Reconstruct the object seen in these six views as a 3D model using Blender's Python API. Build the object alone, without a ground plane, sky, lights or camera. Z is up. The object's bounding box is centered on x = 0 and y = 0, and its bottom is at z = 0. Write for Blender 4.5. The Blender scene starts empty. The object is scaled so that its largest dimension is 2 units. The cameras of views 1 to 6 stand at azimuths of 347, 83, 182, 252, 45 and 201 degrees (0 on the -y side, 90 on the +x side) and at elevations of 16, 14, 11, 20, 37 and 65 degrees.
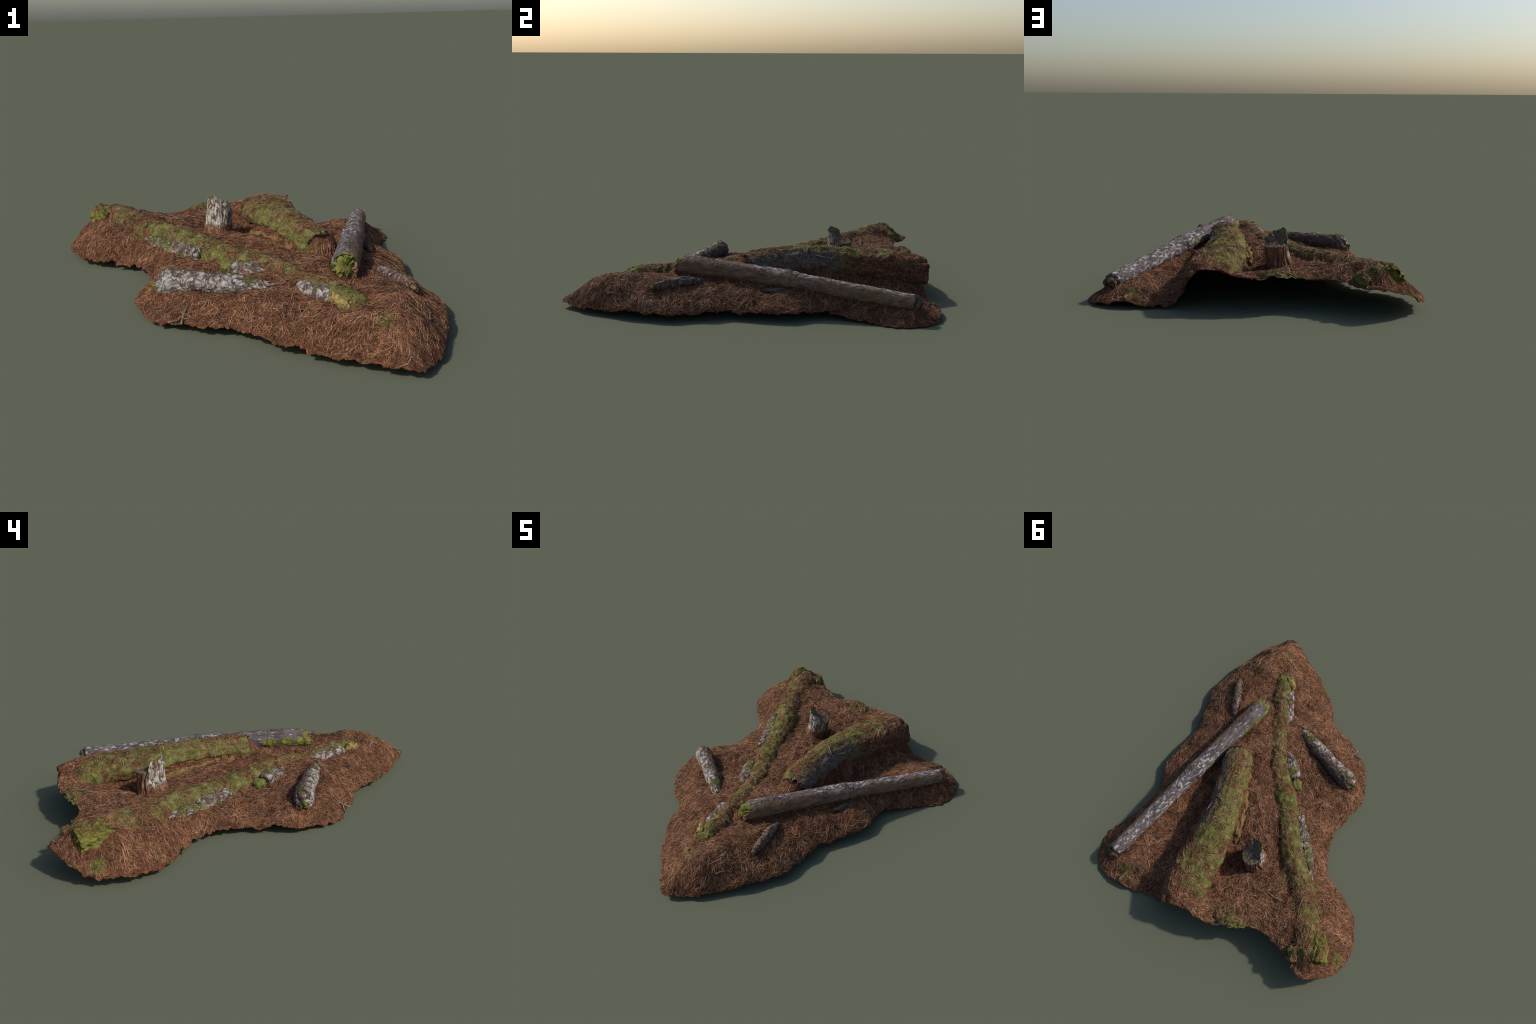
import bpy, math
import numpy as np

rng = np.random.default_rng(7)

# ------------------------------------------------------------------ noise
_perm = np.random.default_rng(11).permutation(256)
_perm = np.concatenate([_perm, _perm, _perm])
_gr = np.random.default_rng(12).normal(size=(256, 3))
_gr /= np.linalg.norm(_gr, axis=1)[:, None]

def perlin(p):
    p = np.asarray(p, float)
    i = np.floor(p).astype(int)
    f = p - i
    u = f * f * f * (f * (f * 6 - 15) + 10)
    i &= 255
    out = 0
    for dx in (0, 1):
        wx = u[..., 0] if dx else 1 - u[..., 0]
        for dy in (0, 1):
            wy = u[..., 1] if dy else 1 - u[..., 1]
            for dz in (0, 1):
                wz = u[..., 2] if dz else 1 - u[..., 2]
                h = _perm[_perm[_perm[i[..., 0] + dx] + i[..., 1] + dy] + i[..., 2] + dz]
                g = _gr[h]
                d = g[..., 0] * (f[..., 0] - dx) + g[..., 1] * (f[..., 1] - dy) + g[..., 2] * (f[..., 2] - dz)
                out = out + wx * wy * wz * d
    return out * 1.6

def fbm(p, scale, octaves=4, seed=0.0, gain=0.5):
    p = np.asarray(p, float) * scale + seed * 17.31
    a, s = 1.0, 0
    for _ in range(octaves):
        s = s + a * perlin(p)
        p = p * 2.03 + 5.7
        a *= gain
    return s

def catmull(pts, n, closed=False):
    pts = np.asarray(pts, float)
    if closed:
        P = np.vstack([pts[-1], pts, pts[0], pts[1]])
    else:
        P = np.vstack([2 * pts[0] - pts[1], pts, 2 * pts[-1] - pts[-2]])
    m = len(P) - 3
    t = np.linspace(0, m, n, endpoint=not closed)
    k = np.minimum(t.astype(int), m - 1)
    f = (t - k)[:, None]
    a, b, c, d = P[k], P[k + 1], P[k + 2], P[k + 3]
    return 0.5 * (2 * b + (c - a) * f + (2 * a - 5 * b + 4 * c - d) * f ** 2 + (3 * b - a - 3 * c + d) * f ** 3)

# ------------------------------------------------------------------ materials
class Mat:
    def __init__(self, name, rough=0.9, spec=0.15):
        self.m = bpy.data.materials.new(name)
        self.m.use_nodes = True
        self.t = self.m.node_tree
        self.t.nodes.clear()
        self.out = self.n('ShaderNodeOutputMaterial')
        self.b = self.n('ShaderNodeBsdfPrincipled')
        self.b.inputs['Roughness'].default_value = rough
        self.b.inputs['Specular IOR Level'].default_value = spec
        self.l(self.b.outputs[0], self.out.inputs[0])
        self.co = self.n('ShaderNodeTexCoord').outputs['Object']
    def n(self, t):
        return self.t.nodes.new(t)
    def l(self, a, b):
        self.t.links.new(a, b)
    def put(self, sock, v):
        if hasattr(v, 'is_output'):
            self.l(v, sock)
        elif isinstance(v, (tuple, list)) and len(v) == 3 and sock.type == 'RGBA':
            sock.default_value = (*v, 1)
        else:
            sock.default_value = v
    def mapping(self, scale=(1, 1, 1), rot=(0, 0, 0), loc=(0, 0, 0), co=None):
        m = self.n('ShaderNodeMapping')
        m.inputs['Scale'].default_value = scale
        m.inputs['Rotation'].default_value = rot
        m.inputs['Location'].default_value = loc
        self.l(co or self.co, m.inputs['Vector'])
        return m.outputs[0]
    def noise(self, scale, detail=4, rough=0.55, co=None, dist=0.0):
        x = self.n('ShaderNodeTexNoise')
        x.inputs['Scale'].default_value = scale
        x.inputs['Detail'].default_value = detail
        x.inputs['Roughness'].default_value = rough
        x.inputs['Distortion'].default_value = dist
        self.l(co or self.co, x.inputs['Vector'])
        return x.outputs['Fac']
    def voronoi(self, scale, co=None, feature='F1', out='Distance', rand=1.0):
        x = self.n('ShaderNodeTexVoronoi')
        x.feature = feature
        x.inputs['Scale'].default_value = scale
        x.inputs['Randomness'].default_value = rand
        self.l(co or self.co, x.inputs['Vector'])
        return x.outputs[out]
    def ramp(self, fac, stops, interp='LINEAR'):
        r = self.n('ShaderNodeValToRGB')
        r.color_ramp.interpolation = interp
        e = r.color_ramp.elements
        while len(e) < len(stops):
            e.new(0.5)
        for el, (p, c) in zip(e, stops):
            el.position = p
            el.color = (c, c, c, 1) if np.isscalar(c) else (*c, 1)
        self.put(r.inputs[0], fac)
        return r.outputs[0]
    def math(self, op, a, b=0.0, clamp=False):
        x = self.n('ShaderNodeMath')
        x.operation = op
        x.use_clamp = clamp
        self.put(x.inputs[0], a)
        self.put(x.inputs[1], b)
        return x.outputs[0]
    def mix(self, fac, a, b, blend='MIX'):
        x = self.n('ShaderNodeMix')
        x.data_type = 'RGBA'
        x.blend_type = blend
        self.put(x.inputs[0], fac)
        self.put(x.inputs[6], a)
        self.put(x.inputs[7], b)
        return x.outputs[2]
    def step(self, v, lo, hi):
        x = self.n('ShaderNodeMapRange')
        x.interpolation_type = 'SMOOTHSTEP'
        self.put(x.inputs[0], v)
        x.inputs[1].default_value = lo
        x.inputs[2].default_value = hi
        return x.outputs[0]
    def plane(self, nrm, origin):
        """signed distance of the surface point to a plane"""
        s = self.n('ShaderNodeVectorMath'); s.operation = 'SUBTRACT'
        self.l(self.co, s.inputs[0]); s.inputs[1].default_value = origin
        d = self.n('ShaderNodeVectorMath'); d.operation = 'DOT_PRODUCT'
        nn = np.array(nrm, float); nn /= np.linalg.norm(nn)
        self.l(s.outputs[0], d.inputs[0]); d.inputs[1].default_value = tuple(nn)
        return d.outputs['Value']
    def spots(self, pts, nz=0.5, nscale=22):
        """soft patches round given places, edges broken by noise"""
        acc = None
        for (x, y, z, r) in pts:
            d = self.n('ShaderNodeVectorMath'); d.operation = 'DISTANCE'
            self.l(self.co, d.inputs[0]); d.inputs[1].default_value = (x, y, z)
            v = self.math('SUBTRACT', 1.0, self.math('DIVIDE', d.outputs['Value'], r))
            acc = v if acc is None else self.math('MAXIMUM', acc, v)
        n = self.math('MULTIPLY', self.math('SUBTRACT', self.noise(nscale, 5, 0.65), 0.5), nz * 3)
        return self.step(self.math('ADD', acc, n), 0.0, 0.45)
    def bump(self, h, strength=0.5, dist=0.004):
        b = self.n('ShaderNodeBump')
        b.inputs['Strength'].default_value = strength
        b.inputs['Distance'].default_value = dist
        self.put(b.inputs['Height'], h)
        self.l(b.outputs[0], self.b.inputs['Normal'])
    def color(self, c):
        self.put(self.b.inputs['Base Color'], c)
        return self

MOSS_D, MOSS_M, MOSS_L = (0.026, 0.024, 0.009), (0.104, 0.098, 0.030), (0.208, 0.196, 0.062)

def moss_color(m, scale=1.0):
    n = m.math('ADD', m.math('MULTIPLY', m.noise(30 * scale, 6, 0.75), 0.6), m.math('MULTIPLY', m.noise(150, 4, 0.7), 0.4))
    c = m.ramp(n, [(0.36, MOSS_D), (0.49, MOSS_M), (0.62, MOSS_L)])
    green = m.step(m.noise(8 * scale, 3, 0.6, co=m.mapping(loc=(9, 5, 2))), 0.50, 0.66)
    c = m.mix(m.math('MULTIPLY', green, 0.40), c, m.ramp(n, [(0.36, (0.026, 0.040, 0.008)), (0.62, (0.14, 0.20, 0.035))]))
    brown = m.step(m.noise(17 * scale, 5, 0.7, co=m.mapping(loc=(3, 1, 7))), 0.50, 0.62)
    return m.mix(m.math('MULTIPLY', brown, 0.7), c, m.ramp(n, [(0.38, (0.035, 0.020, 0.011)), (0.6, (0.17, 0.105, 0.055))]))

def litter_color(m):
    a = m.noise(120, 5, 0.7, co=m.mapping(scale=(1, 0.25, 0.5), rot=(0, 0, 0.5)))
    b = m.noise(120, 5, 0.7, co=m.mapping(scale=(0.25, 1, 0.5), rot=(0, 0, 0.2)))
    f = m.math('MAXIMUM', a, b)
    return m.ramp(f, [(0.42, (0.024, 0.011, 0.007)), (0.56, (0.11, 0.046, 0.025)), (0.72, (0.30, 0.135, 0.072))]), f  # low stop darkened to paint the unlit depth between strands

def mat_floor():
    m = Mat('needle_litter', 0.95, 0.05)
    c, f = litter_color(m)
    moss = m.spots(FLOOR_MOSS, 0.5, 24)
    m.color(m.mix(moss, c, moss_color(m, 1.3)))
    m.bump(f, 0.7, 0.005)
    return m.m

def mat_needles():
    m = Mat('needle', 0.75, 0.25)
    g = m.n('ShaderNodeNewGeometry').outputs['Random Per Island']
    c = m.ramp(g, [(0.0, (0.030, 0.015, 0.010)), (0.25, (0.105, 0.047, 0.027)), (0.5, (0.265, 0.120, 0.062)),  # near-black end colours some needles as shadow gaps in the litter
                   (0.75, (0.46, 0.215, 0.105)), (0.94, (0.55, 0.31, 0.17)), (1.0, (0.53, 0.42, 0.30))])
    n = m.step(m.noise(11, 5, 0.65), 0.35, 0.62)
    m.color(m.mix(n, m.mix(1.0, c, (0.62, 0.56, 0.54), 'MULTIPLY'), c))
    return m.m

def mat_moss_fibre():
    m = Mat('moss_fibre', 0.85, 0.1)
    g = m.n('ShaderNodeNewGeometry').outputs['Random Per Island']
    m.color(m.ramp(g, [(0.0, (0.045, 0.044, 0.012)), (0.45, (0.11, 0.106, 0.026)), (0.85, (0.19, 0.175, 0.045)), (1.0, (0.28, 0.22, 0.09))]))
    return m.m

def mat_moss_log(name, bark_mask=None, litter=0.42, yellow=0.0):
    m = Mat(name, 0.9, 0.1)
    streak = m.noise(60, 6, 0.7, co=m.mapping(scale=(1, 0.35, 0.6)))
    c = moss_color(m)
    c = m.mix(m.step(streak, 0.55, 0.75), c, (0.19, 0.145, 0.075))
    if yellow:
        c = m.mix(yellow, c, m.ramp(m.noise(26, 6, 0.7, co=m.mapping(scale=(1.6, 0.45, 1.6), rot=(0, 0, -0.4))), [(0.32, (0.030, 0.028, 0.008)), (0.48, (0.13, 0.125, 0.022)), (0.68, (0.28, 0.265, 0.05))]))
    lit, f = litter_color(m)
    lm = m.step(m.noise(9, 6, 0.7, co=m.mapping(loc=(1.7, 4, 2))), 0.98 - litter, 1.08 - litter)
    c = m.mix(lm, c, lit)
    if bark_mask:
        w = m.math('MULTIPLY', m.math('SUBTRACT', m.noise(12, 5, 0.65), 0.5), 0.16)
        fl = m.math('MULTIPLY', m.step(m.math('ADD', m.plane((1, 0, -0.45), (.225, .5, .18)), w), -0.015, 0.02), m.step(m.plane((0, 1, 0), (0, .42, 0)), -0.06, 0.08))
        bk = m.step(m.math('ADD', m.plane((0.25, 1, 0), (.15, .79, .18)), w), -0.02, 0.03)
        c = m.mix(m.math('MAXIMUM', fl, bk), c, lit)
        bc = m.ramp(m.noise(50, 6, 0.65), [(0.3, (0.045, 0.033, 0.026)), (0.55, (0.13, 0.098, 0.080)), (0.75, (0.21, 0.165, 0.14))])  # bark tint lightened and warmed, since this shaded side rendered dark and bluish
        sp = m.step(m.math('ADD', m.voronoi(62), m.math('MULTIPLY', m.noise(25), 0.6)), 0.48, 0.40)
        bc = m.mix(m.math('MULTIPLY', sp, 0.75), bc, (0.36, 0.38, 0.40))
        c = m.mix(bark_mask(m), c, bc)
        dots = m.step(m.math('ADD', m.voronoi(95), m.math('MULTIPLY', m.noise(30, 4), 0.5)), 0.36, 0.30)
        c = m.mix(m.math('MULTIPLY', dots, m.math('MULTIPLY', m.step(m.plane((0, -1, 0), (0, .36, 0)), -0.05, 0.1), 0.75)), c, (0.34, 0.36, 0.36))
    m.color(c)
    m.bump(m.math('ADD', streak, m.noise(140, 4)), 0.8, 0.004)
    return m.m

def mat_bark_grey():
    """thin long log: purple grey bark, flecked with pale lichen on the side that faces -x"""
    m = Mat('grey_bark', 0.9, 0.08)
    d = np.array(LONG[-1][:3]) - np.array(LONG[0][:3]); ang = math.atan2(d[1], d[0])
    along = m.mapping(rot=(0, 0, -ang))
    st = m.mapping(scale=(0.35, 1, 1), co=along)
    n = m.noise(45, 6, 0.65, co=st)
    c = m.ramp(n, [(0.3, (0.038, 0.029, 0.028)), (0.5, (0.105, 0.083, 0.082)), (0.72, (0.185, 0.155, 0.15))])
    tt = d / np.linalg.norm(d); sd = np.cross(tt, (0, 0, 1)); sd /= np.linalg.norm(sd); up = np.cross(sd, tt)
    side = m.plane(sd - 0.45 * up, LONG[4][:3])
    brown = m.step(m.math('ADD', side, m.math('MULTIPLY', m.math('SUBTRACT', m.noise(14), 0.5), 0.06)), -0.018, 0.02)
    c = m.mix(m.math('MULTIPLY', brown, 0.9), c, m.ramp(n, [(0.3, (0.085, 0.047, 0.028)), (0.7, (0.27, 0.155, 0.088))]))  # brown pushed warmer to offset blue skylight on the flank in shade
    far = m.step(m.plane(d, LONG[3][:3]), -0.20, 0.12)
    lco = m.mapping(scale=(0.55, 1, 1), co=along)
    fl = m.math('ADD', m.noise(75, 3, 0.6, co=lco), m.math('MULTIPLY', m.math('SUBTRACT', m.noise(11, 3), 0.5), 0.35))
    thr = m.math('SUBTRACT', 0.64, m.math('MULTIPLY', far, 0.12))
    lich = m.step(m.math('SUBTRACT', fl, thr), 0.0, 0.05)
    lich = m.math('MULTIPLY', lich, m.math('SUBTRACT', 1.0, m.math('MULTIPLY', brown, 0.8)))
    c = m.mix(m.math('MULTIPLY', lich, 0.8), c, (0.37, 0.365, 0.365))
    moss = m.spots([(0.205, -0.40, 0.20, 0.045), (0.180, -0.37, 0.175, 0.045), (0.200, -0.30, 0.175, 0.045), (0.235, -0.22, 0.175, 0.035), (0.36, 0.04, 0.160, 0.035), (0.345, 0.0, 0.16, 0.03)], 0.5, 30)
    c = m.mix(moss, c, m.ramp(m.noise(38, 5), [(0.3, (0.045, 0.055, 0.01)), (0.7, (0.24, 0.27, 0.05))]))
    m.color(c)
    m.bump(n, 0.8, 0.004)
    return m.m

def mat_white_bark(name, moss_spots, white=0.5, size=70, stretch=(1, 1, 0.5), foot=None, lean=None):
    """plates of pale lichen crust split by brown cracks"""
    m = Mat(name, 0.85, 0.15)
    co = m.mapping(scale=stretch)
    crack = m.math('ABSOLUTE', m.math('SUBTRACT', m.noise(size * 0.45, 5, 0.6, co=co, dist=0.6), 0.5))
    n = m.noise(55, 6, 0.7, co=co)
    br = m.ramp(n, [(0.3, (0.055, 0.034, 0.028)), (0.65, (0.175, 0.112, 0.092))])
    wh = m.ramp(m.noise(80, 5, 0.7), [(0.3, (0.17, 0.155, 0.138)), (0.5, (0.30, 0.285, 0.262)), (0.72, (0.47, 0.455, 0.42))])
    f = m.math('ADD', m.math('MULTIPLY', m.step(crack, 0.0, 0.05), 0.16), m.math('MULTIPLY', m.math('SUBTRACT', m.noise(size * 0.75, 6, 0.72, co=co, dist=0.3), 0.5), 1.1))
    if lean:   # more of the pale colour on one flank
        f = m.math('ADD', f, m.math('MULTIPLY', m.plane(*lean), 2.6))
    c = m.mix(m.step(f, 0.27 - white * 0.5, 0.43 - white * 0.5), br, wh)
    if foot:   # bark gone and soil rubbed up round the foot
        fz = m.math('ADD', m.plane((0, 0, 1), (0, 0, foot)), m.math('MULTIPLY', m.math('SUBTRACT', m.noise(40, 5, 0.7, co=co), 0.5), 0.09))
        c = m.mix(m.step(fz, 0.012, -0.012), c, m.ramp(n, [(0.3, (0.05, 0.025, 0.016)), (0.7, (0.20, 0.105, 0.066))]))
    if moss_spots:
        c = m.mix(m.spots(moss_spots, 0.55, 26), c, moss_color(m, 1.2))
    m.color(c)
    m.bump(m.math('ADD', m.step(crack, 0.0, 0.06), n), 0.9, 0.005)
    return m.m

def mat_wood(name, dark, mid, light, stretch=(1, 1, 0.15), moss_spots=None):
    m = Mat(name, 0.9, 0.1)
    n = m.noise(70, 6, 0.65, co=m.mapping(scale=stretch), dist=0.4)
    c = m.ramp(n, [(0.3, dark), (0.5, mid), (0.72, light)])
    if moss_spots:
        c = m.mix(m.spots(moss_spots, 0.5, 28), c, moss_color(m, 1.2))
    m.color(c)
    m.bump(n, 0.9, 0.006)
    return m.m

# ------------------------------------------------------------------ the lie of the land
# rim of the patch: hand-placed control points (x, y, z), counter-clockwise seen from below
RIM = [
 (.244,-.992,.040),(.162,-.954,.035),(.092,-.882,.040),(.017,-.825,.040),(-.047,-.759,.035),(-.111,-.687,.040),
 (-.167,-.608,.045),(-.203,-.525,.040),(-.269,-.474,.035),(-.345,-.439,.035),(-.407,-.378,.035),(-.470,-.327,.025),
 (-.507,-.249,.025),(-.527,-.162,.030),(-.531,-.080,.035),(-.499,.001,.045),(-.471,.077,.040),(-.446,.153,.040),
 (-.453,.236,.045),(-.467,.313,.040),(-.497,.383,.035),(-.555,.432,.035),(-.617,.477,.040),(-.672,.527,.040),
 (-.719,.584,.035),(-.742,.654,.040),(-.759,.728,.048),(-.750,.798,.045),(-.725,.869,.060),(-.679,.930,.095),
 (-.617,.967,.120),(-.553,.993,.130),(-.497,.960,.125),(-.444,.917,.135),(-.387,.879,.145),(-.321,.849,.140),
 (-.251,.835,.138),(-.183,.847,.160),(-.115,.868,.170),(-.046,.892,.150),(.023,.900,.165),(.093,.894,.180),
 (.156,.865,.200),(.232,.853,.190),(.290,.848,.125),(.325,.844,.035),(.350,.844,.018),(.415,.844,.010),
 (.492,.851,.010),(.564,.845,.030),(.643,.829,.025),(.717,.792,.020),(.751,.717,.003),(.762,.639,.000),
 (.748,.562,.002),(.703,.501,.010),(.664,.435,.020),(.630,.366,.025),(.594,.297,.035),(.591,.216,.040),
 (.612,.135,.045),(.617,.050,.045),(.590,-.029,.045),(.564,-.111,.040),(.537,-.192,.040),(.552,-.278,.045),
 (.553,-.372,.040),(.560,-.462,.045),(.532,-.547,.045),(.498,-.628,.050),(.459,-.711,.045),(.415,-.793,.035),
 (.370,-.872,.030),(.307,-.935,.030)]
# heights of the litter between the logs
FLOOR = [
 (.23,-.90,.092),(.21,-.84,.127),(.31,-.80,.135),(.33,-.70,.150),(.30,-.60,.153),(.17,-.75,.133),(.10,-.72,.116),(.03,-.74,.085),(.02,-.60,.110),
 (-.05,-.45,.114),(-.12,-.43,.115),(-.20,-.39,.108),(-.33,-.30,.087),(-.42,-.16,.080),(-.27,-.22,.099),(-.37,.00,.094),(-.24,.03,.088),(-.17,-.10,.098),
 (-.36,.20,.084),(-.42,.34,.090),(-.50,.50,.118),(-.60,.62,.126),(-.64,.70,.134),(-.67,.75,.130),(-.66,.86,.120),(-.62,.92,.135),
 (.40,-.60,.125),(.44,-.45,.118),(.38,-.35,.130),(.30,-.45,.148),(.20,-.46,.148),(.20,-.27,.155),(.12,-.15,.155),
 (.46,-.15,.110),(.50,.05,.106),(.56,.03,.082),(.53,.25,.088),(.475,.28,.108),(.54,.43,.100),(.60,.57,.086),(.62,.50,.072),(.66,.66,.062),(.68,.74,.045),
 (.35,-.04,.116),(.28,.06,.106),(.33,.15,.094),(.38,.28,.080),(.44,.45,.070),(.38,.55,.056),(.48,.70,.068),(.40,.75,.045),
 (.06,.06,.163),(.00,.15,.163),(-.08,.25,.157),(-.02,.40,.125),(-.12,.42,.135),(-.20,.45,.140),(-.14,.57,.130),
 (.00,.55,.105),(.05,.65,.115),(-.04,.66,.125),(-.20,.68,.152),(-.28,.66,.160),(-.33,.75,.160),(-.45,.84,.172),
 (-.24,.76,.162),(-.10,.80,.160),(.10,.80,.155)]
# half-sunk logs that the litter drapes over: x, y, crest height, half width
RIDGE = [(.215,-.84,.136,.05),(.180,-.73,.152,.05),(.147,-.61,.166,.052),(.097,-.44,.168,.052),(.030,-.21,.166,.055),(-.043,-.04,.170,.058),
         (-.129,.086,.168,.06),(-.22,.26,.170,.06),(-.30,.41,.186,.062),(-.39,.53,.197,.065),(-.47,.67,.212,.068),(-.535,.82,.222,.066),(-.56,.885,.200,.06)]
# big mossy log: axis and radius
BIG = [(.218,-.060,.172,.064),(.204,-.02,.177,.074),(.180,.10,.180,.077),(.160,.30,.176,.081),(.166,.45,.154,.093),
       (.180,.60,.128,.108),(.195,.72,.110,.112),(.196,.80,.098,.106),(.194,.862,.085,.103)]
LONG = [(.202,-.398,.186,.046),(.232,-.325,.186,.050),(.278,-.22,.180,.050),(.364,-.01,.164,.047),(.423,.135,.153,.046),(.443,.185,.144,.044),(.543,.43,.116,.042),(.650,.695,.085,.039)]
SHORT = [(-.425,-.155,.112,.044),(-.39,-.172,.117,.046),(-.33,-.205,.119,.043),(-.25,-.25,.122,.040),(-.16,-.30,.122,.036),(-.11,-.33,.120,.031),(-.075,-.348,.116,.026)]
BRANCH = [(.405,-.535,.130,.020),(.395,-.48,.139,.023),(.378,-.42,.144,.023),(.362,-.36,.144,.019),(.350,-.315,.139,.013)]

FLOOR_MOSS = [(.20,-.81,.14,.05),(-.10,.85,.165,.10),(-.04,.82,.165,.06),(-.17,.83,.16,.05),(.545,.77,.05,.06),(-.49,.89,.185,.07),
              (-.31,.50,.18,.08),(-.42,.62,.19,.07),(-.36,.55,.17,.05),(.12,-.66,.14,.04),(-.70,.82,.08,.05),(.30,-.66,.15,.02),(-.47,.50,.13,.04),
              (-.53,.62,.16,.04),(-.33,.30,.11,.04),(.02,-.33,.15,.05),(-.03,-.12,.15,.05)]

class TPS:
    def __init__(self, pts, reg=1e-5):
        pts = np.array(pts, float)
        self.c = pts[:, :2]
        n = len(pts)
        K = self.phi(np.linalg.norm(self.c[:, None] - self.c[None], axis=-1)) + reg * np.eye(n)
        Pm = np.c_[np.ones(n), self.c]
        A = np.block([[K, Pm], [Pm.T, np.zeros((3, 3))]])
        self.w = np.linalg.solve(A, np.r_[pts[:, 2], 0, 0, 0])
    @staticmethod
    def phi(r):
        return np.where(r > 1e-9, r * r * np.log(np.maximum(r, 1e-9)), 0)
    def __call__(self, xy):
        out = np.empty(len(xy))
        for s in range(0, len(xy), 20000):
            q = xy[s:s + 20000]
            r = np.linalg.norm(q[:, None] - self.c[None], axis=-1)
            out[s:s + 20000] = self.phi(r) @ self.w[:-3] + self.w[-3] + q @ self.w[-2:]
        return out

land = TPS(RIM + FLOOR)
rim_curve = catmull(RIM, 900, closed=True)

def smax(a, b, k):
    h = np.clip(0.5 + 0.5 * (a - b) / k, 0, 1)
    return b * (1 - h) + a * h + k * h * (1 - h)

def nearest_on(line, xy):
    """distance to a polyline in plan and the interpolated remaining columns"""
    best = np.full(len(xy), 9e9); val = np.zeros((len(xy), line.shape[1] - 2))
    for a, b in zip(line[:-1], line[1:]):
        ab = b[:2] - a[:2]
        t = np.clip(((xy - a[:2]) @ ab) / (ab @ ab), 0, 1)
        d = np.linalg.norm(xy - (a[:2] + t[:, None] * ab), axis=1)
        m = d < best
        best[m] = d[m]
        val[m] = (a[2:] + t[:, None] * (b[2:] - a[2:]))[m]
    return best, val

ridge_line = catmull(RIDGE, 50)
big_line = catmull(BIG, 40)
long_line = catmull(LONG, 30)
short_line = catmull(SHORT, 20)

def floor_height(xy):
    z = land(xy)
    d, v = nearest_on(ridge_line, xy)
    q = d / (v[:, 1] * 1.15)
    bump = v[:, 0] - 0.016 - v[:, 1] * 0.9 * q * q
    z = smax(z, bump, 0.014)
    d, v = nearest_on(big_line, xy)
    r = (v[:, 1] - 0.010)
    q = np.clip(1 - (d / (r * 1.12)) ** 2, -3, None)
    bump = v[:, 0] + np.where(q > 0, r * np.sqrt(np.maximum(q, 0)), 0.06 * q)
    z = smax(z, bump, 0.010)
    for line, up in ((long_line, 0.50), (short_line, 0.55)):      # litter banked up against the loose logs
        d, v = nearest_on(line, xy)
        bank = v[:, 0] - up * v[:, 1] - 1.1 * np.maximum(d - 0.8 * v[:, 1], 0)
        z = np.where(d < .11, smax(z, bank, 0.010), z)
    p = np.c_[xy, np.zeros(len(xy))]
    z = z + 0.011 * fbm(p, 8, 3, 1) + 0.0065 * fbm(p, 24, 3, 2) + 0.003 * fbm(p, 75, 2, 3) - 0.002
    # hollows beside the stump and in front of it
    for (hx, hy, r, dep) in [(.015, .545, .055, .025), (-.025, .315, .018, .035), (-.01, .61, .03, .01), (.425, -.545, .03, .015), (.12, -.335, .05, .01)]:
        z = z - dep * np.exp(-((xy[:, 0] - hx) ** 2 + (xy[:, 1] - hy) ** 2) / r ** 2)
    return z

# height lookup grid
GX0, GY0, GS = -0.86, -1.10, 0.005
gx = np.arange(GX0, 0.87, GS); gy = np.arange(GY0, 1.10, GS)
GXX, GYY = np.meshgrid(gx, gy, indexing='ij')
HF = floor_height(np.c_[GXX.ravel(), GYY.ravel()]).reshape(GXX.shape)

def sample(grid, x, y):
    u = np.clip((x - GX0) / GS, 0, grid.shape[0] - 1.001); v = np.clip((y - GY0) / GS, 0, grid.shape[1] - 1.001)
    i = u.astype(int); j = v.astype(int); a = u - i; b = v - j
    return (grid[i, j] * (1 - a) * (1 - b) + grid[i + 1, j] * a * (1 - b) + grid[i, j + 1] * (1 - a) * b + grid[i + 1, j + 1] * a * b)

def inside(xy, poly):
    r = np.zeros(len(xy), bool)
    x, y = xy[:, 0], xy[:, 1]
    for (x0, y0), (x1, y1) in zip(poly, np.roll(poly, -1, axis=0)):
        if y0 == y1:
            continue
        c = ((y0 > y) != (y1 > y)) & (x < (x1 - x0) * (y - y0) / (y1 - y0) + x0)
        r ^= c
    return r

# ragged rim
rc = rim_curve.copy()
tang = np.roll(rc, -1, 0) - np.roll(rc, 1, 0)
nrm = np.c_[tang[:, 1], -tang[:, 0]]; nrm /= np.linalg.norm(nrm, axis=1)[:, None]
rag = 0.007 * fbm(rc, 30, 3, 4) + 0.004 * fbm(rc, 110, 2, 5)
rim_xy = rc[:, :2] + nrm * (rag - .002)[:, None]

# ------------------------------------------------------------------ objects
root = bpy.data.objects.new('forest_floor_patch', None)
root['label'] = 'patch of needle covered forest floor with mossy fallen logs'
root['category'] = 'forest floor'
bpy.context.collection.objects.link(root)

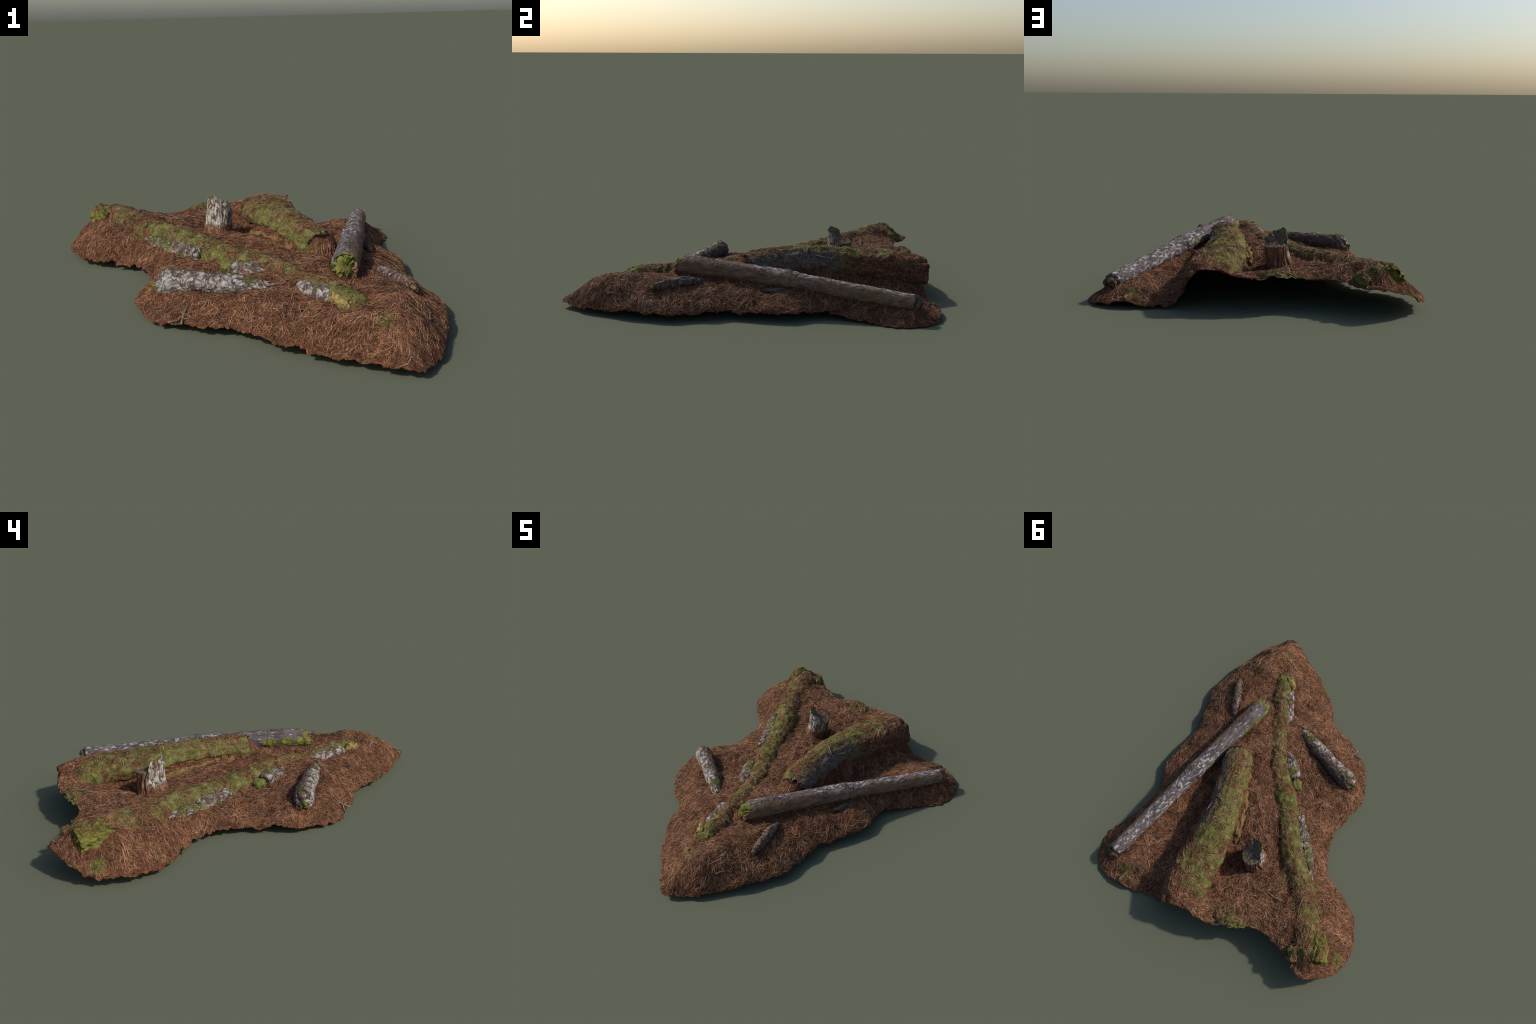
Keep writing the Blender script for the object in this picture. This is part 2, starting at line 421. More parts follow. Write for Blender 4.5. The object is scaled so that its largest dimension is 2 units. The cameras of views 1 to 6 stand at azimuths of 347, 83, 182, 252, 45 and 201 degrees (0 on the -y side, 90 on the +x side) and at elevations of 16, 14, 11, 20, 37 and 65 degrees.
def make(name, verts, faces, mat, parent=None, smooth=True, angle=None, stuff=False):
    me = bpy.data.meshes.new(name)
    verts = np.asarray(verts, np.float32)
    if isinstance(faces, np.ndarray):
        k = faces.shape[1]
        me.vertices.add(len(verts)); me.vertices.foreach_set('co', verts.ravel())
        me.loops.add(faces.size); me.loops.foreach_set('vertex_index', faces.ravel().astype(np.int32))
        me.polygons.add(len(faces))
        me.polygons.foreach_set('loop_start', np.arange(0, faces.size, k, dtype=np.int32))
        me.update(calc_edges=True)
    else:
        me.from_pydata(verts.tolist(), [], faces)
    me.validate()
    me.polygons.foreach_set('use_smooth', np.full(len(me.polygons), smooth))
    if angle:
        me.set_sharp_from_angle(angle=math.radians(angle))
    me.materials.append(mat)
    ob = bpy.data.objects.new(name, me)
    bpy.context.collection.objects.link(ob)
    ob.parent = parent or root
    if stuff:
        ob['kind'] = 'stuff'
    return ob

# litter sheet --------------------------------------------------------------
def build_floor():
    s = 0.006
    xs = np.arange(-0.80, 0.81, s); ys = np.arange(-1.02, 1.03, s)
    X, Y = np.meshgrid(xs, ys, indexing='ij')
    nx, ny = X.shape
    cc = np.c_[(X[:-1, :-1] + s / 2).ravel(), (Y[:-1, :-1] + s / 2).ravel()]
    keep = inside(cc, rim_xy[::2]).reshape(nx - 1, ny - 1)
    idx = np.arange(nx * ny).reshape(nx, ny)
    q = np.stack([idx[:-1, :-1], idx[1:, :-1], idx[1:, 1:], idx[:-1, 1:]], -1)[keep]
    # drop cells that hang on by a corner only
    cnt = np.bincount(q.ravel(), minlength=nx * ny)
    used = np.unique(q)
    remap = -np.ones(nx * ny, int); remap[used] = np.arange(len(used))
    q = remap[q]
    xy = np.c_[X.ravel(), Y.ravel()][used]
    e = np.concatenate([q[:, [0, 1]], q[:, [1, 2]], q[:, [2, 3]], q[:, [3, 0]]])
    key = np.sort(e, 1); _, inv, c = np.unique(key, axis=0, return_inverse=True, return_counts=True)
    be = e[c[inv.ravel()] == 1]
    bv = np.unique(be)
    for v in bv:
        d = ((rim_xy - xy[v]) ** 2).sum(1); k = d.argmin()
        if d[k] < (1.8 * s) ** 2:
            xy[v] = rim_xy[k]
    z = floor_height(xy)
    top = np.c_[xy, z]
    top[:, 2] = np.maximum(top[:, 2], 0.0042)
    # normals for the thickness
    gxn = (sample(HF, xy[:, 0] + .006, xy[:, 1]) - sample(HF, xy[:, 0] - .006, xy[:, 1])) / .012
    gyn = (sample(HF, xy[:, 0], xy[:, 1] + .006) - sample(HF, xy[:, 0], xy[:, 1] - .006)) / .012
    n = np.c_[-gxn, -gyn, np.ones(len(xy))]; n /= np.linalg.norm(n, axis=1)[:, None]
    bot = top - n * 0.004
    bot[bv, :2] = top[bv, :2]
    bot[:, 2] = np.maximum(bot[:, 2], 0.0)
    N = len(top)
    side = np.stack([be[:, 1], be[:, 0], be[:, 0] + N, be[:, 1] + N], -1)
    F = np.concatenate([q, q[:, ::-1] + N, side])
    return make('needle_floor', np.vstack([top, bot]), F, mat_floor())

# tubes ---------------------------------------------------------------------
HTOP = HF.copy()
KEEP = np.full(HF.shape, 1.0)      # share of needles that may lie on a spot

def stamp(v, keep):
    i = np.round((v[:, 0] - GX0) / GS).astype(int); j = np.round((v[:, 1] - GY0) / GS).astype(int)
    ok = (i >= 0) & (j >= 0) & (i < HF.shape[0]) & (j < HF.shape[1])
    i, j, z = i[ok], j[ok], v[ok, 2]
    m = z > HF[i, j] + 0.001
    np.maximum.at(HTOP, (i[m], j[m]), z[m])
    KEEP[i[m], j[m]] = keep

def tube(name, spine, mat, disp, n_len=160, n_around=72, caps=('flat', 'flat'), wide=1.0, sink=0.006,
         keep=0.0, rag=(0.0, 0.0), parent=None, angle=None, clamp=True, tilt=(0, 0), post=None):
    sp = catmull(spine, n_len)
    c, r = sp[:, :3], sp[:, 3]
    t = np.gradient(c, axis=0); t /= np.linalg.norm(t, axis=1)[:, None]
    side = np.cross(t, [0, 0, 1.0]); side /= np.linalg.norm(side, axis=1)[:, None]
    up = np.cross(side, t)
    th = np.linspace(0, 2 * np.pi, n_around, endpoint=False)
    L = np.r_[0, np.cumsum(np.linalg.norm(np.diff(c, axis=0), axis=1))]
    rows = []
    def ring(k, f, off, sgn):
        rd = np.stack([np.cos(th) * wide, np.sin(th)], -1)
        dirv = rd[:, :1] * side[k] + rd[:, 1:] * up[k]
        p = c[k] + dirv * r[k] * f + t[k] * off
        d = disp(np.full_like(th, L[k] + off), th, p)
        p = p + dirv * (d * min(1, f * 1.5))[:, None]
        if sgn:
            rg, tl = (rag[0], tilt[0]) if sgn < 0 else (rag[1], tilt[1])
            w = (rg * fbm(p, 38, 4, 9 + sgn) + rg * 0.7 * fbm(p, 120, 2, 3)) * (1 if f > 0.9 else 1.4) + tl * np.sin(th) * r[k] * f
            p = p + t[k] * w[:, None]
        return p
    cp = {'flat': [(1, .0), (.97, .03), (.85, .05), (.65, .06), (.42, .06), (.2, .06), (.04, .06)],
          'round': [(.98, .12), (.9, .3), (.76, .45), (.58, .57), (.36, .65), (.16, .69), (.03, .7)],
          'taper': [(.9, .4), (.75, .8), (.55, 1.2), (.35, 1.6), (.15, 1.9), (.02, 2.0)],
          'hollow': [(1, .0), (.95, .04), (.85, .0), (.78, -.3), (.6, -.8), (.3, -1.1), (.04, -1.2)]}
    for f, o in reversed(cp[caps[0]]):
        rows.append(ring(0, f, -o * r[0], -1))
    for k in range(n_len):
        rows.append(ring(k, 1, 0, -1 if k == 0 else (1 if k == n_len - 1 else 0)))
    for f, o in cp[caps[1]]:
        rows.append(ring(n_len - 1, f, o * r[-1], 1))
    V = np.array(rows)
    R, A = V.shape[:2]
    V = V.reshape(-1, 3)
    if post:
        V = post(V)
    if clamp:
        h = sample(HF, V[:, 0], V[:, 1]) - sink
        V[:, 2] = np.maximum(V[:, 2], np.maximum(h, 0.001))
    ia = np.arange(R * A).reshape(R, A)
    F = np.stack([ia[:-1], np.roll(ia, -1, 1)[:-1], np.roll(ia, -1, 1)[1:], ia[1:]], -1).reshape(-1, 4)
    base = len(V)
    V = np.vstack([V, V[ia[0]].mean(0), V[ia[-1]].mean(0)])
    tri0 = [(base, int(ia[0][(j + 1) % A]), int(ia[0][j])) for j in range(A)]
    tri1 = [(base + 1, int(ia[-1][j]), int(ia[-1][(j + 1) % A])) for j in range(A)]
    faces = [tuple(int(x) for x in f) for f in F] + tri0 + tri1
    ob = make(name, V, faces, mat, parent=parent, angle=angle)
    stamp(V[:R * A], keep)
    return ob

def bark_disp(amp=1.0, seed=0, lump=0.006, furrow=0.003, stretch=3.0):
    """radial relief: slow lumps and lengthwise furrows"""
    def f(L, th, p):
        q = np.c_[L, np.cos(th) * 0.05 * stretch, np.sin(th) * 0.05 * stretch]
        return amp * (lump * fbm(p, 14, 3, seed) + furrow * fbm(q, 26, 4, seed + 1) + 0.0012 * fbm(p, 160, 2, seed + 2))
    return f

floor = build_floor()

# big mossy log ---------------------------------------------------------------
def big_bark(m):
    """bare grey bark on the flank towards +x, nearer half"""
    side = m.plane((1, 0.1, -0.25), (.205, .12, .19))
    d = m.math('ADD', side, m.math('MULTIPLY', m.math('SUBTRACT', m.noise(16, 5, 0.65), 0.5), 0.14))
    ylim = m.step(m.plane((0, -1, 0), (0, .42, 0)), -0.04, 0.08)
    return m.math('MULTIPLY', m.step(d, -0.02, 0.015), ylim)

def big_disp(L, th, p):
    q = np.c_[L * 0.6, np.cos(th) * 0.16, np.sin(th) * 0.16]
    d = 0.009 * fbm(p, 9, 3, 21) + 0.006 * fbm(q, 22, 4, 22) + 0.0022 * fbm(p, 110, 3, 23)
    # an undercut along the left foot, the belly above it swells out
    belly = np.exp(-((th - 2.75) / 0.45) ** 2) * np.clip((p[:, 1] - .35) / .15, 0, 1) * np.clip((.75 - p[:, 1]) / .1, 0, 1)
    under = np.exp(-((th - 3.45) / 0.30) ** 2) * np.clip((p[:, 1] + .05) / .1, 0, 1) * np.clip((.65 - p[:, 1]) / .1, 0, 1)
    return d + 0.006 * belly - 0.026 * under

big = tube('mossy_log', BIG, mat_moss_log('moss_on_big_log', big_bark, 0.45), big_disp, 230, 110,
           caps=('hollow', 'flat'), wide=1.12, keep=0.22, rag=(0.030, 0.004), sink=0.004)
nearb, _ = nearest_on(big_line, np.c_[GXX.ravel(), GYY.ravel()])
nearb = (nearb.reshape(GXX.shape) < .16) & (KEEP < .5)
KEEP[nearb & (((GXX > .235) & (GYY > .42)) | (GYY + .25 * (GXX - .15) > .79))] = .8
tube('branch_stub', [(.262,.655,.200,.014),(.270,.668,.215,.011),(.275,.674,.224,.008)],
     mat_wood('stub_wood', (.06,.035,.025), (.16,.10,.07), (.30,.21,.16)), bark_disp(0.5, 31), 20, 20, rag=(0, .006), parent=big, clamp=False)
# split sapwood hanging along the foot of the big log and torn fibres at its end
wood_y = mat_wood('rotten_wood', (.045,.026,.012), (.15,.092,.038), (.30,.20,.085), (1, .16, .5), [(.10,-.05,.15,.05)])
tube('wood_splinter', [(.150,-.06,.135,.016),(.128,.02,.140,.024),(.098,.12,.140,.026),(.073,.22,.138,.026),(.055,.32,.132,.022),(.045,.40,.125,.014)],
     wood_y, bark_disp(1.4, 33, .006, .006, 1.2), 90, 36, caps=('taper', 'taper'), rag=(.02, .01), parent=big)
tube('wood_splinter', [(.150,-.105,.135,.020),(.172,-.085,.150,.030),(.190,-.04,.165,.034)],
     mat_moss_log('moss_on_torn_end', None, 0.5), bark_disp(1.6, 35, .008, .006, 1.2), 50, 40, caps=('taper', 'round'), rag=(.02, .0), parent=big, keep=.3)
tube('wood_splinter', [(.246,-.085,.135,.012),(.250,-.055,.145,.017),(.250,-.01,.15,.018)],
     mat_white_bark('bark_flake', None, .45), bark_disp(1.2, 36, .004, .004, 1.2), 40, 30, caps=('flat', 'round'), rag=(.012, 0), parent=big)

# long thin log ---------------------------------------------------------------
def long_disp(L, th, p):
    q = np.c_[L, np.cos(th) * 0.13, np.sin(th) * 0.13]
    d = 0.0025 * fbm(p, 12, 3, 41) + 0.002 * fbm(q, 40, 4, 42) + 0.0009 * fbm(p, 170, 2, 43)
    knot = np.exp(-((L - .56) / .02) ** 2) * 0.003 - np.exp(-((L - .585) / .008) ** 2) * 0.002
    ringcrack = -0.004 * np.exp(-((L - .20 - .01 * np.sin(th * 2)) / .003) ** 2)
    swell = 0.006 * np.exp(-((L - .04) / .04) ** 2) * (0.5 + 0.5 * np.sin(th))
    return d + knot + ringcrack + swell
long_log = tube('long_log', LONG, mat_bark_grey(), long_disp, 330, 64, caps=('flat', 'flat'), rag=(.030, .006), tilt=(0.25, 0.15), sink=0.004)
tube('torn_wood', [(.186,-.418,.166,.020),(.194,-.402,.176,.032),(.212,-.36,.186,.040)],
     mat_moss_log('moss_on_end', None, .36, .6), bark_disp(1.5, 45, .011, .0015, 1.2), 44, 40, caps=('round', 'round'), rag=(.015, 0), parent=long_log)
tube('torn_wood', [(.216,-.424,.158,.014),(.222,-.405,.170,.022),(.234,-.36,.178,.030)],
     mat_wood('end_wood', (.05,.032,.018), (.17,.11,.055), (.34,.25,.13), (1,.2,1)), bark_disp(1.4, 46, .009, .002, 1.2), 40, 36, caps=('round', 'round'), rag=(.012, 0), parent=long_log)
tube('cut_face', [(.656,.702,.082,.032),(.663,.718,.075,.029)],
     mat_wood('cut_wood', (.03,.022,.015), (.10,.075,.045), (.30,.24,.13)), bark_disp(1.2, 47, .006, .004), 12, 40, rag=(.0, .012), parent=long_log)
tube('loose_bark', [(.458,.02,.112,.010),(.475,.08,.108,.017),(.488,.14,.100,.012)],
     mat_wood('loose_bark_wood', (.03,.022,.018), (.09,.065,.05), (.17,.13,.10), (1,.3,1)), bark_disp(1, 48), 50, 28, caps=('taper', 'taper'), parent=long_log)

# short lichen log --------------------------------------------------------------
def short_disp(L, th, p):
    q = np.c_[L, np.cos(th) * 0.12, np.sin(th) * 0.12]
    return 0.006 * fbm(p, 14, 3, 51) + 0.003 * fbm(q, 40, 4, 52) + 0.0015 * fbm(p, 150, 2, 53) + 0.005 * np.exp(-((L - .02) / .03) ** 2)
short = tube('short_log', SHORT, mat_white_bark('lichen_bark', [(-.415,-.155,.155,.025),(-.37,-.175,.16,.02),(-.13,-.32,.145,.035),(-.19,-.28,.15,.02),(-.45,-.15,.095,.03)], .29, size=62, stretch=(1,1,1), lean=((-.45,-.85,.1),(-.25,-.25,.122))),
             short_disp, 170, 64, caps=('round', 'round'), rag=(.012, .016), tilt=(0.25, 0))
tube('moss_pad', [(-.446,-.150,.106,.018),(-.458,-.144,.105,.015)], mat_moss_log('moss_pad_green', None, .35, .4), bark_disp(1, 55), 12, 36, caps=('round', 'round'), rag=(.008,.008), parent=short, clamp=False)

# small half-rotten branch ------------------------------------------------------
branch = tube('branch', BRANCH, mat_white_bark('branch_bark', None, .22, size=110), bark_disp(1.2, 61, .004, .003, 1.0), 90, 40, caps=('flat', 'taper'), rag=(.010, .0))
tube('branch_heartwood', [(.412,-.548,.128,.011),(.404,-.52,.141,.014),(.392,-.465,.149,.013)], mat_wood('branch_wood', (.04,.026,.014), (.15,.10,.05), (.33,.24,.12), (1,.18,1)),
     bark_disp(1.1, 62, .003, .003, 1.0), 40, 30, caps=('flat', 'taper'), rag=(.008, .0), parent=branch)

# sunken log: mossy pieces that break through the litter ---------------------------
RISE = np.array([(-.68,-.012),(-.62,.006),(-.55,.008),(-.48,.004),(-.35,.001),(-.22,.001),(-.12,.005),(-.02,.004),(.02,-.006),(.06,.008),(.13,.010),(.170,-.006),
                 (.20,.006),(.35,.007),(.47,.002),(.56,-.006),(.66,-.006),(.75,-.004),(.86,-.008)])   # how far the trunk shows above the litter, along y
seg = ridge_line[(ridge_line[:, 1] > -.68) & (ridge_line[:, 1] < .86)][::2]
spine = np.c_[seg[:, :2], seg[:, 2] - .004 + np.interp(seg[:, 1], RISE[:, 0], RISE[:, 1]) - seg[:, 3] * 1.08, seg[:, 3] * 1.08]
def ridge_disp(L, th, p):
    q = np.c_[L, np.cos(th) * 0.11, np.sin(th) * 0.11]
    crack = sum(-0.010 * np.exp(-((p[:, 1] - y0 - .012 * np.sin(3 * th + y0 * 30)) / .006) ** 2) for y0 in (-.50, -.17, .015, .165, .50))
    return 0.0055 * fbm(p, 13, 3, 71) + 0.006 * fbm(q, 24, 4, 72) + 0.002 * fbm(p, 120, 3, 73) + crack
ridge_moss = mat_moss_log('moss_on_sunken_log', None, 0.47)
sunken = tube('sunken_log', spine, ridge_moss, ridge_disp, 420, 64, caps=('round', 'round'), rag=(.014, .010), keep=.25)
nearr, _ = nearest_on(ridge_line, np.c_[GXX.ravel(), GYY.ravel()])
nearr = (nearr.reshape(GXX.shape) < .08) & (KEEP < .5)
KEEP[nearr & (((GYY > -.50) & (GYY < -.17)) | (GYY > .50))] = .60

# pale bark left on the flank of the sunken log
WB = mat_white_bark('mossy_white_bark', [(-.30,.23,.10,.04),(-.36,.36,.12,.05),(-.34,.31,.10,.04),(-.26,.19,.11,.03),(-.38,.41,.12,.05),(-.36,.36,.10,.05),(-.28,.22,.09,.04)], .45, size=60, stretch=(1, .6, .8))
tube('bark_slab', [(-.244,.160,.112,.024),(-.262,.198,.117,.031),(-.294,.258,.117,.032),(-.324,.318,.113,.028)], WB, bark_disp(1.3, 81, .006, .005, 1.4), 80, 44, caps=('round', 'flat'), rag=(.01, .008))
tube('bark_slab', [(-.312,.250,.090,.020),(-.345,.325,.102,.032),(-.382,.395,.115,.031),(-.415,.450,.120,.018)], WB, bark_disp(1.4, 82, .006, .005, 1.4), 80, 40, caps=('taper', 'taper'))
WB2 = mat_white_bark('pale_bark', [(-.17,-.02,.13,.05),(-.10,-.09,.14,.04),(-.12,-.10,.10,.03)], .35, size=70, stretch=(1, .6, .8))
tube('bark_slab', [(-.035,-.205,.108,.024),(-.068,-.155,.115,.034),(-.105,-.095,.116,.037),(-.128,-.060,.112,.033)], WB2, bark_disp(1.2, 83, .006, .004, 1.4), 80, 44, caps=('taper', 'flat'), rag=(.0, .008))
tube('bark_slab', [(-.140,-.055,.105,.022),(-.155,-.030,.108,.026),(-.172,-.005,.106,.022)], mat_moss_log('moss_on_bark', None, .3), bark_disp(1.2, 84, .006, .004, 1.4), 40, 40, caps=('round', 'flat'), rag=(.005, .006))
WB3 = mat_white_bark('pale_front_bark', [(.10,-.60,.14,.04),(.07,-.50,.16,.03)], .40, size=80, stretch=(1, .6, .8))
tube('bark_slab', [(.108,-.590,.128,.026),(.088,-.53,.133,.033),(.064,-.47,.131,.031),(.040,-.40,.125,.020)], WB3, bark_disp(1.4, 85, .006, .004, 1.4), 70, 40, caps=('round', 'taper'), rag=(.01, .0))
tube('rotten_end', [(.135,-.655,.135,.018),(.122,-.635,.138,.026),(.105,-.60,.136,.024)], mat_wood('yellow_rot', (.06,.04,.012), (.22,.16,.055), (.42,.33,.13), (1, .6, 1), [(.13,-.63,.165,.03)]),
     bark_disp(1.8, 86, .008, .005, 1.2), 40, 40, caps=('round', 'round'), rag=(.012, .01))

# mossy block that ends the sunken log at the back
block = tube('moss_block', [(-.548,.750,.150,.048),(-.572,.795,.153,.053),(-.594,.845,.154,.054),(-.606,.888,.149,.051)],
     mat_moss_log('bright_moss', None, .40, .55), bark_disp(1.0, 91, .004, .013, 2.6), 80, 80, caps=('flat', 'flat'), rag=(.012, .014), keep=.10, tilt=(0, -.25))
tube('moss_clump', [(-.458,.865,.152,.020),(-.480,.892,.152,.022),(-.492,.915,.142,.018)], mat_moss_log('dark_moss', None, .40), bark_disp(1.8, 92, .010, .008, 1.3), 50, 44, caps=('round', 'round'), keep=.4)
tube('moss_clump', [(-.035,.838,.136,.026),(-.085,.852,.145,.030),(-.135,.846,.144,.030),(-.178,.832,.134,.022)], mat_moss_log('rim_moss', None, .36), bark_disp(1.4, 93, .006, .005, 1.3), 60, 44, caps=('round', 'round'), keep=.3)
for k, (x, y, z, r) in enumerate([(-.485,.645,.165,.016),(-.45,.62,.172,.014),(-.405,.478,.145,.018),(-.505,.69,.170,.014)]):
    tube('moss_clump', [(x, y, z, r), (x - .012, y + .02, z, r)], ridge_moss, bark_disp(1, 94 + k), 14, 28, caps=('round', 'round'), keep=.2)

# stump: snapped trunk, torn top slants down from the barked side to a low block of bare heartwood -----
SC = np.array([-.089, .488])
EDGE = np.radians([0, 40, 80, 115, 158, 170, 188, 215, 240, 262, 282, 300, 325, 345, 360])
EDGE_Z = [.218, .220, .224, .228, .232, .278, .290, .298, .303, .288, .282, .278, .242, .222, .218]
def stump_ring(th, f, z, h):
    c, s_ = np.cos(th), np.sin(th)
    r = f * (1 + .22 * np.exp(-h * 6) * np.clip(1 - c, 0, 1) + 1.05 * np.exp(-h * 5.5) * np.clip(-c * .8 - s_ * .5 + .15, 0, 1) - .30 * (1 - h) * np.clip(c * .85 + s_ * .5, 0, 1) - .22 * h * np.clip(-c, 0, 1))
    return np.c_[SC[0] + c * .061 * r - .002 * h, SC[1] + s_ * .066 * r - .008 * h, z]
def build_stump():
    na, nh = 128, 90
    th = np.linspace(0, 2 * np.pi, na, endpoint=False)
    zt = np.interp(th, EDGE, EDGE_Z) + .004 * fbm(np.c_[np.cos(th), np.sin(th), 0 * th], 5, 3, 101)
    rows = []
    for i in range(nh):
        h = i / (nh - 1)
        z = .09 + (zt - .09) * h
        q = np.c_[np.cos(th) * 1.2, np.sin(th) * 1.2, z * 3]
        d = 0.05 * fbm(q, 2.2, 3, 102) + 0.06 * fbm(q * [3, 3, .7], 2.4, 4, 103) + .02 * fbm(q * [9, 9, 3], 2.4, 2, 104)
        split = -.20 * np.exp(-((th - 2.55 - .12 * np.sin(z * 60)) / .05) ** 2)      # crack between bark side and heartwood
        rows.append(stump_ring(th, 1 + d + split, z, (z - .09) / .2))
    def quads(R):
        ia = np.arange(R * na).reshape(R, na)
        return ia, [tuple(int(x) for x in f) for f in np.stack([ia[:-1], np.roll(ia, -1, 1)[:-1], np.roll(ia, -1, 1)[1:], ia[1:]], -1).reshape(-1, 4)]
    V = np.array(rows).reshape(-1, 3); ia, F = quads(nh)
    V[:, 2] = np.maximum(V[:, 2], sample(HF, V[:, 0], V[:, 1]) - .008)
    m = Mat('stump_bark', 0.88, 0.12)
    co = m.mapping(scale=(1, 1, .42))
    n = m.noise(60, 6, .7, co=co)
    br = m.ramp(n, [(0.3, (0.065, 0.037, 0.028)), (0.65, (0.19, 0.108, 0.082))])
    wh = m.ramp(m.noise(90, 4), [(0.3, (0.27, 0.25, 0.205)), (0.7, (0.52, 0.485, 0.41))])
    cells = m.math('ABSOLUTE', m.math('SUBTRACT', m.noise(40, 5, .6, co=co, dist=.5), .5))
    f = m.math('ADD', m.math('MULTIPLY', m.step(cells, .0, .06), .18), m.math('MULTIPLY', m.math('SUBTRACT', m.noise(62, 6, .72, co=co), .5), 1.1))
    c = m.mix(m.step(f, .04, .16), br, wh)
    bare = m.ramp(m.noise(70, 6, .65, co=m.mapping(scale=(1, 1, .2)), dist=.4), [(0.3, (0.055, 0.026, 0.016)), (0.5, (0.19, 0.090, 0.050)), (0.72, (0.34, 0.18, 0.105))])
    w = m.math('MULTIPLY', m.math('SUBTRACT', m.noise(45, 5, .7, co=co), .5), .09)
    side = m.step(m.math('ADD', m.plane((-.38, -.92, 0), (-.10, .494, 0)), m.math('MULTIPLY', w, .5)), -.006, .006)
    foot = m.step(m.math('ADD', m.plane((0, 0, 1), (0, 0, .168)), w), -.012, .014)
    c = m.mix(m.math('MULTIPLY', side, foot), bare, c)
    c = m.mix(m.spots([(-.128, .45, .30, .020), (-.03, .53, .215, .030), (-.06, .44, .285, .012)], .5, 28), c, moss_color(m, 1.2))
    m.color(c); m.bump(m.math('ADD', n, m.step(cells, 0, .06)), .9, .005)
    ob = make('stump', V, F, m.m)
    stamp(V, 0.0)
    # torn top
    top = [rows[-1].copy()]
    zc = .248
    for f in (.92, .8, .66, .5, .34, .18, .05):
        p = rows[-1].copy()
        cen = p.mean(0)
        p[:, :2] = cen[:2] + (p[:, :2] - cen[:2]) * f
        p[:, 2] = zc + (rows[-1][:, 2] - zc) * f ** 1.3
        p[:, 2] += .006 * fbm(p, 60, 3, 106) - .004 * (f < .9)
        top.append(p)
    T = np.array(top).reshape(-1, 3); ia, F = quads(len(top))
    F.append(tuple(int(x) for x in ia[-1]))
    cf = make('torn_top', T, F, mat_wood('torn_wood_top', (.040, .028, .020), (.115, .082, .062), (.23, .17, .13), (1, 1, .5),
              [(-.125, .45, .30, .035), (-.06, .44, .28, .025), (-.03, .52, .225, .03), (-.10, .47, .27, .02)]), parent=ob)
    stamp(T, 0.0)
build_stump()

# twigs ---------------------------------------------------------------------------
twig_mat = mat_wood('twig_wood', (.07,.05,.035), (.19,.14,.10), (.36,.29,.22), (1, 1, 1))
def drape(x0, y0, x1, y1, r, lift=.006, bow=.01):
    t = np.linspace(0, 1, 6); x = x0 + (x1 - x0) * t; y = y0 + (y1 - y0) * t
    b = bow * np.sin(t * np.pi); L = math.hypot(x1 - x0, y1 - y0)
    x = x - b * (y1 - y0) / L; y = y + b * (x1 - x0) / L
    z = sample(HTOP, x, y)
    z = 0.5 * z + 0.5 * np.linspace(z[0], z[-1], 6) + lift
    z = np.maximum(z, sample(HTOP, x, y) + r * .4)
    return np.c_[x, y, z, np.linspace(r, r * .6, 6)]
for x0, y0, x1, y1, r, bow in [(-.128,.691,-.195,.674,.004,.004),(-.235,.632,-.340,.655,.0045,-.006),(.567,.829,.546,.772,.006,0),(-.40,-.40,-.37,-.34,.0035,.006),
                          (.18,-.775,.11,-.735,.004,.004),(.235,.24,.14,.33,.003,.02),(.24,.34,.20,.26,.003,.012),(-.24,.285,-.17,.31,.0025,.02),(.10,.62,.20,.59,.003,.01),
                          (-.02,-.38,-.10,-.37,.004,.004),(-.44,-.36,-.37,-.39,.003,.008),(.37,-.76,.39,-.71,.004,0),(-.07,-.55,.00,-.57,.003,.006)]:
    tube('twig', drape(x0, y0, x1, y1, r, bow=bow), twig_mat, bark_disp(.3, 111), 24, 10, caps=('round', 'round'), clamp=False, keep=0.4)

# fallen needles --------------------------------------------------------------------
def scatter(n, keep_extra=None):
    lo, hi = rim_xy.min(0), rim_xy.max(0)
    p = lo + rng.random((n, 2)) * (hi - lo)
    p = p[inside(p, rim_xy[::3])]
    i = np.round((p[:, 0] - GX0) / GS).astype(int); j = np.round((p[:, 1] - GY0) / GS).astype(int)
    return p, KEEP[i, j]

